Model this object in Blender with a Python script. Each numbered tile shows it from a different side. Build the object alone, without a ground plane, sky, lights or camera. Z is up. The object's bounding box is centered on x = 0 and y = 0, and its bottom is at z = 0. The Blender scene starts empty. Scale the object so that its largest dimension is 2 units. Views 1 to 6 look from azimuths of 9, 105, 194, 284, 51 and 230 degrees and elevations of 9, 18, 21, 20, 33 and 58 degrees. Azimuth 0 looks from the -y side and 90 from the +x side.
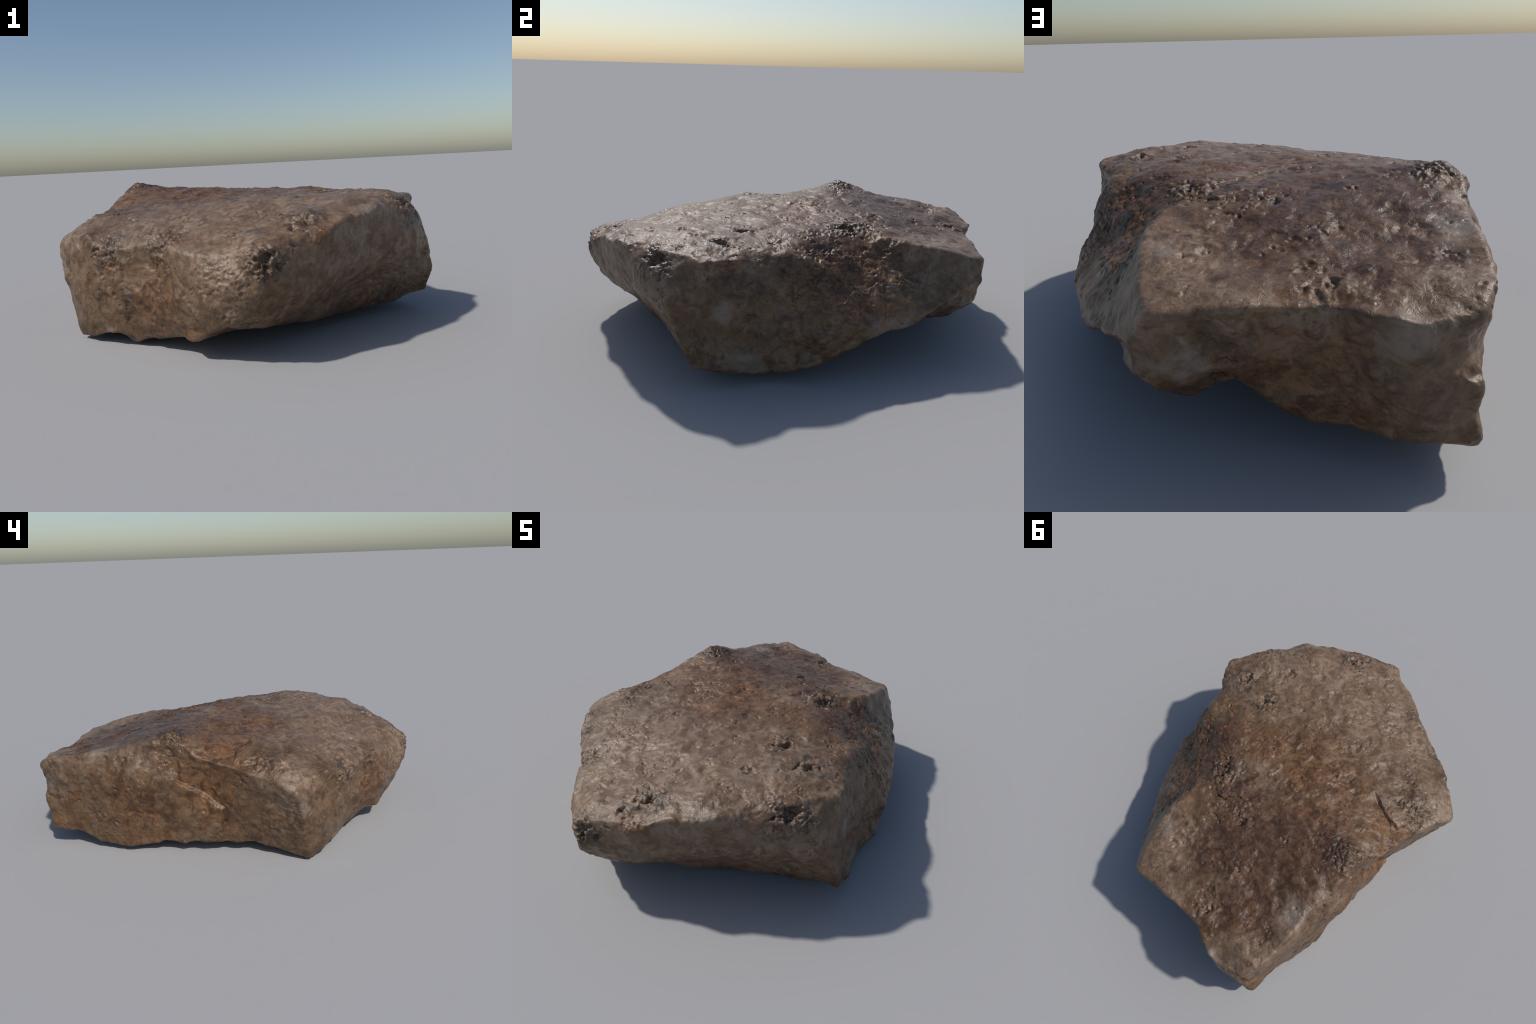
"""A weathered brown limestone slab: fracture faces set by corner and rim landmarks,
rounded, then pitted, cracked and grained, with stain and lichen masks in the material."""
import bpy, bmesh, math
import numpy as np
from mathutils import Vector

CENTRE = np.array((-0.03, 0.02, 0.30))

# ------------------------------------------------------------------ landmarks
# The rock as a set of named edges and faces; every point is a place on the surface.
RIM_FRONT = [(-.815, -.455, .410), (-.793, -.480, .434), (-.72, -.552, .455), (-.637, -.608, .454),
             (-.545, -.678, .420), (-.469, -.718, .412), (-.398, -.744, .422), (-.312, -.778, .428),
             (-.233, -.812, .434), (-.190, -.850, .420), (-.065, -.920, .414), (.007, -.938, .413),
             (.093, -.975, .420), (.135, -.988, .420)]
RIM_RIGHT = [(.200, -.935, .445), (.284, -.874, .467), (.360, -.830, .464), (.420, -.745, .505),
             (.500, -.660, .512), (.548, -.608, .531), (.610, -.500, .502), (.663, -.382, .527),
             (.668, -.293, .553), (.690, -.220, .556), (.724, -.140, .533)]
RIM_SLOPE = [(.695, -.078, .535), (.636, -.045, .480), (.560, .070, .520), (.520, .130, .538), (.469, .220, .532), (.400, .300, .500),
             (.290, .370, .500), (.200, .400, .530), (.118, .460, .549), (.122, .560, .536), (.118, .652, .524),
             (.100, .730, .511), (.081, .790, .498), (.030, .900, .466), (-.035, .996, .436)]
RIM_BACK = [(-.115, .978, .440), (-.187, .967, .452), (-.271, .950, .458), (-.347, .936, .454),
            (-.445, .918, .458), (-.527, .944, .460), (-.603, .957, .465), (-.660, .949, .458), (-.772, .900, .470)]
RIM_LEFT = [(-.797, .820, .508), (-.787, .694, .524), (-.766, .553, .542), (-.752, .420, .560), (-.750, .350, .578),
            (-.742, .270, .602), (-.675, .203, .641), (-.730, .110, .597), (-.765, .015, .546),
            (-.768, -.080, .518), (-.765, -.180, .494), (-.790, -.290, .477), (-.805, -.380, .455)]
TOP = [(-.683, -.385, .524), (-.690, -.280, .510), (-.527, -.154, .560), (-.610, .050, .598), (-.160, -.050, .590),
       (-.065, .262, .583), (-.045, .430, .576), (.060, -.457, .558), (-.250, -.445, .540), (.328, -.092, .570),
       (.532, -.118, .572), (.402, -.340, .573), (.270, -.750, .515), (.257, -.833, .484), (-.295, -.750, .458),
       (-.217, -.790, .450), (.104, .370, .572), (.340, .180, .568), (-.500, -.420, .522), (-.520, -.590, .476), (-.370, -.660, .482),
       (-.200, -.650, .496), (.050, -.800, .480), (-.380, .100, .606), (-.350, .260, .604), (.150, .120, .578), (.560, -.480, .548),
       (.420, -.600, .548), (.110, -.920, .452), (-.280, -.250, .555)]
HOLLOW = [(-.500, .500, .553), (-.610, .700, .496), (-.400, .700, .512), (-.399, .850, .482), (-.200, .600, .527),
          (-.030, .800, .495), (-.104, .919, .466), (-.170, .800, .485), (-.293, .416, .574), (-.640, .390, .590),
          (-.500, .250, .610), (-.690, .840, .510), (-.560, .880, .478), (.030, .620, .530), (-.700, .600, .530)]
FACE_FRONT = [(-.806, -.502, .372), (-.795, -.508, .290), (-.775, -.512, .190), (-.745, -.533, .070),
              (-.630, -.625, .340), (-.640, -.632, .180), (-.500, -.692, .260), (-.413, -.728, .350),
              (-.400, -.708, .180), (-.285, -.772, .340), (-.270, -.795, .200), (-.170, -.890, .250),
              (-.070, -.940, .290), (.040, -.972, .270), (.142, -.999, .285), (.145, -1.000, .350)]
FOOT_FRONT = [(-.715, -.538, .008), (-.600, -.618, .032), (-.535, -.655, .080), (-.490, -.660, .055), (-.530, -.560, .045), (-.445, -.640, .006), (-.370, -.675, .040),
              (-.280, -.725, .060), (-.215, -.765, .068), (-.139, -.852, .076), (-.062, -.885, .130),
              (.022, -.922, .160), (.105, -.935, .205)]
FACE_RIGHT = [(.220, -.938, .370), (.285, -.852, .260), (.415, -.710, .320), (.550, -.535, .320), (.720, -.382, .380),
              (.758, -.262, .420), (.802, -.218, .275), (.816, -.175, .200), (.455, -.475, .180), (.285, -.725, .190)]
FOOT_RIGHT = [(.180, -.775, .126), (.235, -.655, .102), (.345, -.495, .072), (.440, -.365, .056), (.640, -.190, .062),
              (.785, -.140, .103)]
FACE_SLOPE = [(.700, -.070, .400), (.722, -.115, .460), (.600, .130, .400), (.690, -.020, .220), (.622, .115, .250),
              (.604, .328, .225), (.600, .215, .210), (.530, .283, .400), (.493, .503, .250), (.398, .402, .400), (.342, .670, .290),
              (.305, .525, .405), (.200, .600, .430), (.210, .470, .475), (.242, .798, .278), (.198, .832, .290),
              (.112, .850, .395), (.165, .710, .410)]
FOOT_SLOPE = [(.758, -.059, .092), (.689, .036, .055), (.622, .122, .035), (.615, .190, .050), (.615, .280, .080),
              (.550, .378, .108), (.522, .422, .140), (.470, .500, .160), (.400, .615, .215), (.325, .700, .222),
              (.225, .700, .215), (.165, .790, .255), (.110, .850, .275)]
FACE_BACK = [(.030, .995, .350), (.010, .986, .285), (0.100, .900, 0.254), (0.050, .940, 0.249), (-.025, .964, .225), (-.150, .945, .280), (-.410, .890, .300),
             (-.580, .938, .290), (-.785, .900, .290), (-.775, .885, .190), (-.690, .915, .210), (-.690, .938, .340), (-.300, .890, .180)]
FOOT_BACK = [(-.020, .868, .136), (-.050, .842, .120), (-.092, .850, .146), (-.145, .868, .212), (-.195, .865, .200), (-.240, .860, .186),
             (-.325, .870, .130), (-.401, .873, .112), (-.488, .885, .128), (-.584, .893, .108), (-.671, .882, .112), (-.795, .868, .110)]
FACE_LEFT = [(-.802, .523, .405), (-.798, .410, .412), (-.818, .315, .405), (-.790, .180, .425), (-.790, .590, .222),
             (-.790, .712, .167), (-.795, .813, .150), (-.787, .780, .340), (-.784, .380, .220), (-.795, .470, .120), (-.762, .180, .220),
             (-.762, .030, .200), (-.750, -.062, .250), (-.738, -.020, .385), (-.745, .100, .480), (-.765, -.250, .390),
             (-.735, -.240, .230), (-.765, -.420, .280), (-.715, -.130, .150)]
FOOT_LEFT = [(-.775, .731, .090), (-.780, .650, .064), (-.782, .600, .042), (-.788, .400, .024), (-.752, .230, .060), (-.745, .130, .082),
             (-.738, .001, .054), (-.708, -.074, .063), (-.692, -.245, .060), (-.712, -.413, .035)]
BELLY = [(-.450, -.200, .030), (-.450, .250, .035), (-.050, -.350, .030), (.350, .000, .055), (.000, .400, .130),
         (-.400, .580, .140), (.300, .400, .112), (.430, .300, .085), (-.130, .720, .230), (-.140, .610, .185), (-.230, .640, .165), (-.150, .050, .045), (.100, -.620, .075)]
LANDMARKS = np.array(RIM_FRONT + RIM_RIGHT + RIM_SLOPE + RIM_BACK + RIM_LEFT + TOP + HOLLOW + FACE_FRONT + FOOT_FRONT
                     + FACE_RIGHT + FOOT_RIGHT + FACE_SLOPE + FOOT_SLOPE + FACE_BACK + FOOT_BACK + FACE_LEFT
                     + FOOT_LEFT + BELLY)

# ------------------------------------------------------------------ numpy helpers
def smoothstep(lo, hi, x):
    t = np.clip((x - lo) / (hi - lo), 0, 1)
    return t * t * (3 - 2 * t)

def hashed(ix, iy, iz, seed):
    h = (ix.astype(np.uint32) * np.uint32(374761393) + iy.astype(np.uint32) * np.uint32(668265263)
         + iz.astype(np.uint32) * np.uint32(2147483647) + np.uint32(seed * 974711))
    h = (h ^ (h >> np.uint32(13))) * np.uint32(1274126177)
    return h ^ (h >> np.uint32(16))

GRADS = np.array([(x, y, z) for x in (-1, 0, 1) for y in (-1, 0, 1) for z in (-1, 0, 1) if abs(x) + abs(y) + abs(z) == 2],
                 dtype=np.float64)

def perlin(p, seed):
    i = np.floor(p).astype(np.int64)
    f = p - i
    w = f * f * f * (f * (f * 6 - 15) + 10)
    total = 0
    for dx in (0, 1):
        for dy in (0, 1):
            for dz in (0, 1):
                g = GRADS[hashed(i[:, 0] + dx, i[:, 1] + dy, i[:, 2] + dz, seed) % 12]
                d = ((f - (dx, dy, dz)) * g).sum(1)
                wt = ((w[:, 0] if dx else 1 - w[:, 0]) * (w[:, 1] if dy else 1 - w[:, 1]) * (w[:, 2] if dz else 1 - w[:, 2]))
                total = total + d * wt
    return total

def fractal(p, scale, seed, octaves=3, gain=.5):
    out, amp = 0, 1.0
    for o in range(octaves):
        out = out + amp * perlin(p * scale * 2 ** o + 17.3 * o, seed + o)
        amp *= gain
    return out

def cells(p, scale, seed):
    """distance to the nearest jittered cell centre (Worley), in cell units"""
    q = p * scale
    i = np.floor(q).astype(np.int64)
    best = np.full(len(p), 9.0)
    for dx in (-1, 0, 1):
        for dy in (-1, 0, 1):
            for dz in (-1, 0, 1):
                c = i + (dx, dy, dz)
                h = hashed(c[:, 0], c[:, 1], c[:, 2], seed)
                jitter = np.stack([(h & 1023), (h >> 10) & 1023, (h >> 20) & 1023], 1) / 1023.0
                best = np.minimum(best, ((q - c - jitter) ** 2).sum(1))
    return np.sqrt(best)

def coords(mesh):
    co = np.empty(len(mesh.vertices) * 3)
    mesh.vertices.foreach_get("co", co)
    return co.reshape(-1, 3)

def normals(mesh):
    no = np.empty(len(mesh.vertices) * 3)
    mesh.vertices.foreach_get("normal", no)
    return no.reshape(-1, 3)

def put(mesh, co):
    mesh.vertices.foreach_set("co", np.ascontiguousarray(co).ravel())
    mesh.update()

def relax(mesh, co, times, weight=None):
    ed = np.empty(len(mesh.edges) * 2, dtype=np.int32)
    mesh.edges.foreach_get("vertices", ed)
    a, b = ed[0::2], ed[1::2]
    n = len(co)
    deg = np.bincount(a, minlength=n) + np.bincount(b, minlength=n)
    for _ in range(times):
        s = np.stack([np.bincount(a, co[b, k], n) + np.bincount(b, co[a, k], n) for k in range(3)], 1) / deg[:, None]
        step = .6 * (s - co)
        co = co + (step if weight is None else step * weight[:, None])
    return co

def apply_modifiers(obj):
    mesh = bpy.data.meshes.new_from_object(obj.evaluated_get(bpy.context.evaluated_depsgraph_get()))
    obj.modifiers.clear()
    old = obj.data
    obj.data = mesh
    bpy.data.meshes.remove(old)
    return mesh

# ------------------------------------------------------------------ base body
def cage_mesh(points, faces_from):
    """stretch a skin over the landmarks: neighbours on the sphere of directions are joined"""
    bm = bmesh.new()
    for d in faces_from:
        bm.verts.new(d)
    bmesh.ops.convex_hull(bm, input=bm.verts[:])
    bm.verts.ensure_lookup_table()
    for v, p in zip(bm.verts, points):
        v.co = p
    bmesh.ops.recalc_face_normals(bm, faces=bm.faces[:])
    mesh = bpy.data.meshes.new("rock")
    bm.to_mesh(mesh)
    bm.free()
    return mesh

def nearest(co, targets):
    return np.array([((co - t) ** 2).sum(1).argmin() for t in targets])

def rounded_body():
    rel = (LANDMARKS - CENTRE) * (1, 1, 1.9)
    rays = rel / np.linalg.norm(rel, axis=1)[:, None]
    aim = LANDMARKS.copy()
    for attempt in range(3):
        mesh = cage_mesh(aim, rays)
        obj = bpy.data.objects.new("rock", mesh)
        bpy.context.scene.collection.objects.link(obj)
        m = obj.modifiers.new("skin", "REMESH")
        m.mode, m.voxel_size = "VOXEL", .009
        mesh = apply_modifiers(obj)
        co = coords(mesh)
        light = relax(mesh, co, 11)
        heavy = relax(mesh, co, 90)
        w = smoothstep(.004, .014, np.linalg.norm(light - heavy, axis=1))
        w = np.maximum(w, 0)
        co = light * w[:, None] + heavy * (1 - w[:, None])
        co = relax(mesh, co, 2)
        put(mesh, co)
        if attempt < 2:
            got = co[nearest(co, LANDMARKS)]
            miss = LANDMARKS - got
            miss *= np.minimum(1, .012 / (np.linalg.norm(miss, axis=1) + 1e-9))[:, None]
            aim = aim + .6 * miss
            bpy.data.objects.remove(obj)
            bpy.data.meshes.remove(mesh)
    return obj

# ------------------------------------------------------------------ relief
# rough crumbly patches: place, reach, strength
ROUGH = [((-.665, .203, .635), .13, 1.0), ((.145, -.975, .40), .10, 1.2), ((.268, -.77, .505), .10, .8),
         ((.328, -.092, .565), .09, .9), ((.532, -.118, .565), .10, .9), ((.660, -.345, .515), .12, 1.0),
         ((-.690, -.30, .52), .11, 1.0), ((-.26, -.785, .45), .12, .7), ((-.50, -.69, .40), .10, .7),
         ((.105, .365, .57), .12, 1.0), ((.02, -.93, .35), .14, .7), ((-.06, .41, .57), .14, .6),
         ((.45, .30, .44), .24, .7), ((.30, .47, .44), .20, .6), ((-.68, .74, .48), .10, .5),
         ((-.39, .84, .48), .08, .9), ((.06, -.93, .22), .12, .6), ((.20, .20, .57), .20, .45)]
# holes: place, radius, depth
HOLES = [((.335, -.09, .57), .030, .035), ((.30, -.12, .57), .016, .02), ((.53, -.115, .57), .030, .03),
         ((.49, -.16, .57), .018, .02), ((.402, -.34, .572), .030, .018), ((.275, -.745, .515), .026, .03),
         ((.245, -.775, .505), .016, .02), ((.24, -.835, .48), .022, .02), ((.68, -.34, .515), .040, .03),
         ((.63, -.40, .51), .026, .022), ((.15, -.98, .40), .035, .03), ((.20, -.92, .37), .040, .025),
         ((.11, .36, .575), .040, .03), ((-.20, .46, .56), .022, .018), ((-.43, .835, .487), .024, .022),
         ((-.57, -.66, .40), .020, .02), ((.15, -.36, .57), .014, .015), ((-.23, -.80, .44), .022, .015)]
# cracks: polyline, half width, depth
CRACKS = [([(-.085, .385, .577), (-.045, .425, .573), (-.03, .46, .57), (.01, .47, .565)], .006, .016),
          ([(-.03, .76, .51), (-.03, .83, .50)], .008, .014), ([(-.10, .90, .475), (-.10, .94, .465)], .007, .010),
          ([(-.25, -.75, .43), (-.27, -.735, .30), (-.26, -.725, .18), (-.23, -.72, .06)], .014, .012)]
# steps where a layer has broken off: two axes seen from above or from the side, edge line, drop, fade, facing
STEPS = [((1, 2), [(.215, .53), (.156, .437), (.112, .391), (.046, .360), (.000, .330), (-.045, .295), (-.098, .263),
                   (-.085, .212), (-.083, .125), (-.075, -.05)], .022, .10, (-1, 0, 0)),
         ((0, 1), [(-.470, -.190), (-.515, -.176), (-.630, -.147), (-.705, -.155), (-.706, -.229), (-.660, -.300)], .018, .09, (0, 0, 1)),
         ((0, 1), [(.075, .290), (.028, .281), (-.027, .247), (-.083, .196), (-.086, .122), (-.06, .08)], .009, .10, (0, 0, 1))]

def step_down(co, no, axes, line, drop, fade, facing):
    """lower the surface beside an edge line: sharp at the edge, fading away from it"""
    p = co[:, list(axes)] + .008 * np.stack([perlin(co * 30, 61), perlin(co * 30, 62)], 1)
    line = np.array(line)
    best, side = np.full(len(p), 9.0), np.zeros(len(p))
    along = np.zeros(len(p))
    for k, (a, b) in enumerate(zip(line, line[1:])):
        t = np.clip(((p - a) @ (b - a)) / ((b - a) @ (b - a)), 0, 1)
        off = p - a - t[:, None] * (b - a)
        dist = np.linalg.norm(off, axis=1)
        near = dist < best
        best[near] = dist[near]
        side[near] = ((b - a)[0] * (p - a)[:, 1] - (b - a)[1] * (p - a)[:, 0])[near]
        along[near] = (k + t[near]) / (len(line) - 1)
    s = np.where(side < 0, best, -best)
    ends = smoothstep(0, .25, along) * smoothstep(1, .85, along)
    return drop * smoothstep(-.009, .009, s) * np.exp(-np.maximum(s, 0) / fade) * ends * smoothstep(.35, .6, no @ np.array(facing))

def segment_distance(co, pts):
    best = np.full(len(co), 9.0)
    for a, b in zip(pts, pts[1:]):
        a, b = np.array(a), np.array(b)
        t = np.clip(((co - a) @ (b - a)) / ((b - a) @ (b - a)), 0, 1)
        best = np.minimum(best, np.linalg.norm(co - a - t[:, None] * (b - a), axis=1))
    return best

def weather(obj, voxel=.0036):
    m = obj.modifiers.new("grain", "REMESH")
    m.mode, m.voxel_size = "VOXEL", voxel
    mesh = apply_modifiers(obj)
    co = relax(mesh, coords(mesh), 3)
    put(mesh, co)
    no = normals(mesh)
    wob = co + .02 * np.stack([perlin(co * 14, s) for s in (3, 4, 5)], 1)
    tear = fractal(co, 13, 50, 2)
    rough = np.zeros(len(co))
    for c, r, s in ROUGH:
        rough = np.maximum(rough, s * smoothstep(1.15, .3, np.linalg.norm(wob - c, axis=1) / r + 1.1 * tear))
    broad = smoothstep(-.05, .35, perlin(co * 4.2, 40) + .5 * perlin(co * 9, 41))
    d = .010 * perlin(co * 5.5, 10) + .0075 * perlin(co * 12, 11)
    d += .0060 * fractal(co, 20, 12, 2, .4) * (.65 + .5 * broad)
    d += .0015 * fractal(co, 55, 15, 2) * (.5 + .9 * broad)
    # worn, lumpy rims
    edge = smoothstep(.003, .012, ((co - relax(mesh, co, 45)) * no).sum(1))
    d += edge * (.011 * perlin(co * 13, 55) + .009 * perlin(co * 27, 56) - .003)
    # shallow flake scars
    scar = smoothstep(.05, .30, perlin(co * 5, 57))
    d -= .006 * scar * smoothstep(.45, .25, cells(wob, 9, 35))
    # crumbly patches: ridged lumps and gaps
    ridged = 1 - 2 * np.abs(fractal(wob, 22, 20, 3, .6))
    d += rough * (.0065 * (ridged - .55) + .0042 * fractal(wob, 62, 24, 3, .6))
    # small scattered pits
    sparse = smoothstep(.10, .40, perlin(co * 7, 44) + .4 * rough)
    d -= .007 * smoothstep(.30, .10, cells(wob, 20, 30)) * sparse
    d -= .005 * smoothstep(.30, .10, cells(wob, 38, 31)) * sparse
    for step in STEPS:
        d -= step_down(co, no, *step)
    torn = co + .018 * np.stack([fractal(co, 28, k, 2) for k in (71, 72, 73)], 1)
    for c, r, depth in HOLES:
        q = np.linalg.norm((torn - c) * (1.25, .8, 1), axis=1) / r
        d -= .8 * depth * smoothstep(1.2, .3, q + .5 * fractal(co, 40, 33, 2))
    for pts, width, depth in CRACKS:
        q = segment_distance(co + .006 * np.stack([perlin(co * 45, s) for s in (6, 7, 8)], 1), pts) / width
        d -= depth * smoothstep(1.3, .1, q)
    co = co + no * d[:, None]
    co[:, 2] -= co[:, 2].min()  # rests on the ground
    put(mesh, co)
    return mesh

# ------------------------------------------------------------------ material
class Nodes:
    def __init__(self, tree):
        self.t = tree
        self.geo = tree.nodes.new("ShaderNodeTexCoord").outputs["Object"]

    def new(self, kind, **inputs):
        n = self.t.nodes.new(kind)
        for k, v in inputs.items():
            self.plug(v, n.inputs[k.replace("_", " ")])
        return n

    def plug(self, v, socket):
        if hasattr(v, "is_output"):
            self.t.links.new(v, socket)
        else:
            socket.default_value = v

    def math(self, op, a, b=0.0, clamp=False):
        n = self.t.nodes.new("ShaderNodeMath")
        n.operation, n.use_clamp = op, clamp
        self.plug(a, n.inputs[0])
        self.plug(b, n.inputs[1])
        return n.outputs[0]

    def noise(self, scale, detail=4.0, rough=.55, warp=0.0, stretch=None, shift=(0, 0, 0)):
        vec = self.geo
        mp = self.new("ShaderNodeMapping", Vector=vec)
        mp.inputs["Location"].default_value = shift
        if stretch:
            mp.inputs["Scale"].default_value = stretch
        n = self.new("ShaderNodeTexNoise", Vector=mp.outputs[0], Scale=scale, Detail=detail, Roughness=rough, Distortion=warp)
        return n.outputs["Fac"]

    def band(self, fac, lo, hi):
        n = self.new("ShaderNodeMapRange", Value=fac)
        n.interpolation_type = "SMOOTHSTEP"
        n.inputs["From Min"].default_value, n.inputs["From Max"].default_value = lo, hi
        return n.outputs["Result"]

    def spot(self, centre, radius, ragged, edge=.5, flat=(1, 1, 1)):
        """a ragged-edged blotch around a place on the rock"""
        sub = self.t.nodes.new("ShaderNodeVectorMath")
        sub.operation = "SUBTRACT"
        self.plug(self.geo, sub.inputs[0])
        sub.inputs[1].default_value = centre
        mul = self.t.nodes.new("ShaderNodeVectorMath")
        mul.operation = "MULTIPLY"
        self.plug(sub.outputs[0], mul.inputs[0])
        mul.inputs[1].default_value = flat
        ln = self.t.nodes.new("ShaderNodeVectorMath")
        ln.operation = "LENGTH"
        self.plug(mul.outputs[0], ln.inputs[0])
        q = self.math("ADD", self.math("DIVIDE", ln.outputs["Value"], radius), self.math("MULTIPLY", self.math("SUBTRACT", ragged, .5), 4.0))
        return self.band(q, 1.0 + edge * .5, 1.0 - edge * .5)

    def union(self, masks):
        out = masks[0]
        for m in masks[1:]:
            out = self.math("MAXIMUM", out, m)
        return out

    def mix(self, fac, a, b):
        n = self.t.nodes.new("ShaderNodeMix")
        n.data_type = "RGBA"
        self.plug(fac, n.inputs[0])
        for v, s in ((a, n.inputs[6]), (b, n.inputs[7])):
            self.plug(v, s) if hasattr(v, "is_output") else setattr(s, "default_value", (*v, 1))
        return n.outputs[2]

def stone_material():
    mat = bpy.data.materials.new("weathered_limestone")
    mat.use_nodes = True
    mat.node_tree.nodes.clear()
    N = Nodes(mat.node_tree)
    ragged = N.noise(8, 7, .65, .6)
    blot = N.noise(8, 7, .60, .7, shift=(3, 1, 2))
    wisp = N.noise(19, 7, .62, 1.2)
    fine = N.noise(48, 5, .60, .8, shift=(2, 8, 5))
    grain = N.noise(130, 4, .6)
    # browns of the bare stone, mottled
    col = N.mix(N.band(blot, .36, .62), (.082, .046, .022), (.158, .102, .058))
    col = N.mix(N.math("MULTIPLY", N.band(N.noise(4.5, 6, .65, .6, shift=(7, 0, 4)), .50, .64), .75), col, (.145, .072, .028))
    col = N.mix(N.math("MULTIPLY", N.band(wisp, .50, .66), .55), col, (.195, .138, .092))
    col = N.mix(N.math("MULTIPLY", N.band(wisp, .48, .34), .60), col, (.050, .029, .016))
    # pale worn ground
    pale = N.union([N.spot((.25, -.50, .56), .42, ragged, .9), N.spot((-.15, -.62, .52), .34, ragged, .9),
                    N.spot((.60, -.35, .55), .24, ragged, .8), N.spot((-.02, .82, .50), .22, ragged, .7),
                    N.spot((-.73, .62, .52), .11, ragged, .7), N.spot((-.72, .80, .49), .14, ragged, .7),
                    N.spot((-.79, .35, .56), .11, ragged, .6), N.spot((-.07, .24, .58), .15, ragged, .6),
                    N.spot((-.74, -.47, .44), .14, ragged, .7), N.spot((-.80, -.33, .45), .09, ragged, .7),
                    N.spot((.42, -.76, .50), .12, ragged, .8), N.spot((.56, -.59, .52), .11, ragged, .8),
                    N.spot((.71, -.16, .54), .09, ragged, .7), N.spot((-.30, .93, .46), .16, ragged, .8), N.spot((.03, -.93, .40), .18, ragged, .9)])
    light = N.mix(N.band(wisp, .38, .60), (.140, .094, .060), (.268, .200, .150))
    light = N.mix(N.math("MULTIPLY", N.band(blot, .60, .40), .6), light, (.150, .100, .062))
    col = N.mix(N.math("MULTIPLY", pale, .80), col, light)
    # grey-lilac bloom
    bloom = N.math("MULTIPLY", N.band(N.noise(6, 7, .66, .8, shift=(1, 5, 3)), .53, .66), N.band(wisp, .40, .58))
    col = N.mix(N.math("MULTIPLY", bloom, .50), col, (.250, .205, .170))
    # stained hollow
    stain = N.union([N.spot((-.33, .47, .55), .33, ragged, .9), N.spot((-.50, .30, .58), .24, ragged, .9),
                     N.spot((.30, .33, .52), .18, ragged, .9), N.spot((-.52, .64, .52), .18, ragged, .9)])
    col = N.mix(N.math("MULTIPLY", stain, .85), col, N.mix(N.band(wisp, .36, .64), (.044, .022, .012), (.116, .062, .034)))
    # rust
    rust = N.union([N.spot((-.16, -.04, .59), .22, ragged, .9), N.spot((-.74, -.01, .36), .16, ragged, .8),
                    N.spot((-.66, -.10, .53), .14, ragged, .8), N.spot((-.80, .32, .28), .16, ragged, .9),
                    N.spot((-.27, -.75, .22), .13, ragged, .9), N.spot((.42, .38, .42), .18, ragged, .9),
                    N.spot((-.40, -.02, .60), .18, ragged, .9), N.spot((.22, .43, .48), .12, ragged, .8),
                    N.spot((-.35, .90, .20), .20, ragged, .9)])
    col = N.mix(N.math("MULTIPLY", rust, .70), col, N.mix(N.band(wisp, .38, .62), (.068, .030, .012), (.195, .102, .044)))
    # small flecks
    col = N.mix(N.math("MULTIPLY", N.band(fine, .56, .70), .40), col, (.210, .150, .104))
    col = N.mix(N.math("MULTIPLY", N.band(fine, .44, .30), .55), col, (.036, .022, .014))
    # black crust
    dark = N.union([N.spot(c, r * .8, ragged, .9) for c, r, s in ROUGH[:10]])
    col = N.mix(N.math("MULTIPLY", N.math("MULTIPLY", dark, N.band(N.noise(22, 5, .65, .5), .44, .60)), .75), col, (.030, .023, .019))
    # white patches
    white = N.union([N.spot((.43, .57, .20), .07, ragged, 1.1), N.spot((.33, .65, .22), .04, ragged, 1.1),
                     N.spot((.70, -.05, .33), .04, ragged, 1.1), N.spot((.68, .06, .10), .05, ragged, 1.1),
                     N.spot((.52, -.62, .52), .04, ragged, 1.1), N.spot((-.785, -.51, .33), .04, ragged, 1.1),
                     N.spot((-.62, .93, .40), .05, ragged, 1.1), N.spot((-.08, .95, .30), .06, ragged, 1.1),
                     N.spot((-.72, .56, .53), .06, ragged, 1.1), N.spot((.02, .77, .51), .04, ragged, 1.1)])
    col = N.mix(N.math("MULTIPLY", white, .5), col, (.25, .23, .21))
    # overall warm iron tint
    tint = mat.node_tree.nodes.new("ShaderNodeMix")
    tint.data_type, tint.blend_type = "RGBA", "MULTIPLY"
    tint.inputs[0].default_value = 1
    N.plug(col, tint.inputs[6])
    tint.inputs[7].default_value = (.96, .88, .80, 1)
    col = tint.outputs[2]
    height = N.math("ADD", N.math("ADD", fine, N.math("MULTIPLY", grain, .35)), N.math("MULTIPLY", wisp, .8))
    bump = N.new("ShaderNodeBump", Strength=.38, Distance=.010, Height=height)
    rough = N.band(N.noise(20, 5, .65, shift=(9, 9, 9)), .25, .75)
    rough = N.math("ADD", .26, N.math("MULTIPLY", rough, .26))
    b = N.new("ShaderNodeBsdfPrincipled", Base_Color=col, Roughness=rough, Normal=bump.outputs[0])
    b.inputs["Specular IOR Level"].default_value = .45
    out = N.new("ShaderNodeOutputMaterial")
    mat.node_tree.links.new(b.outputs[0], out.inputs[0])
    return mat

def build():
    rock = rounded_body()
    mesh = weather(rock)
    mesh.name = "rock"
    rock.name = "rock"
    mesh.polygons.foreach_set("use_smooth", np.ones(len(mesh.polygons), dtype=bool))
    mesh.materials.clear()
    mesh.materials.append(stone_material())
    rock["label"] = "rough brown weathered stone slab with pits and stains"
    rock["category"] = "rock"

build()
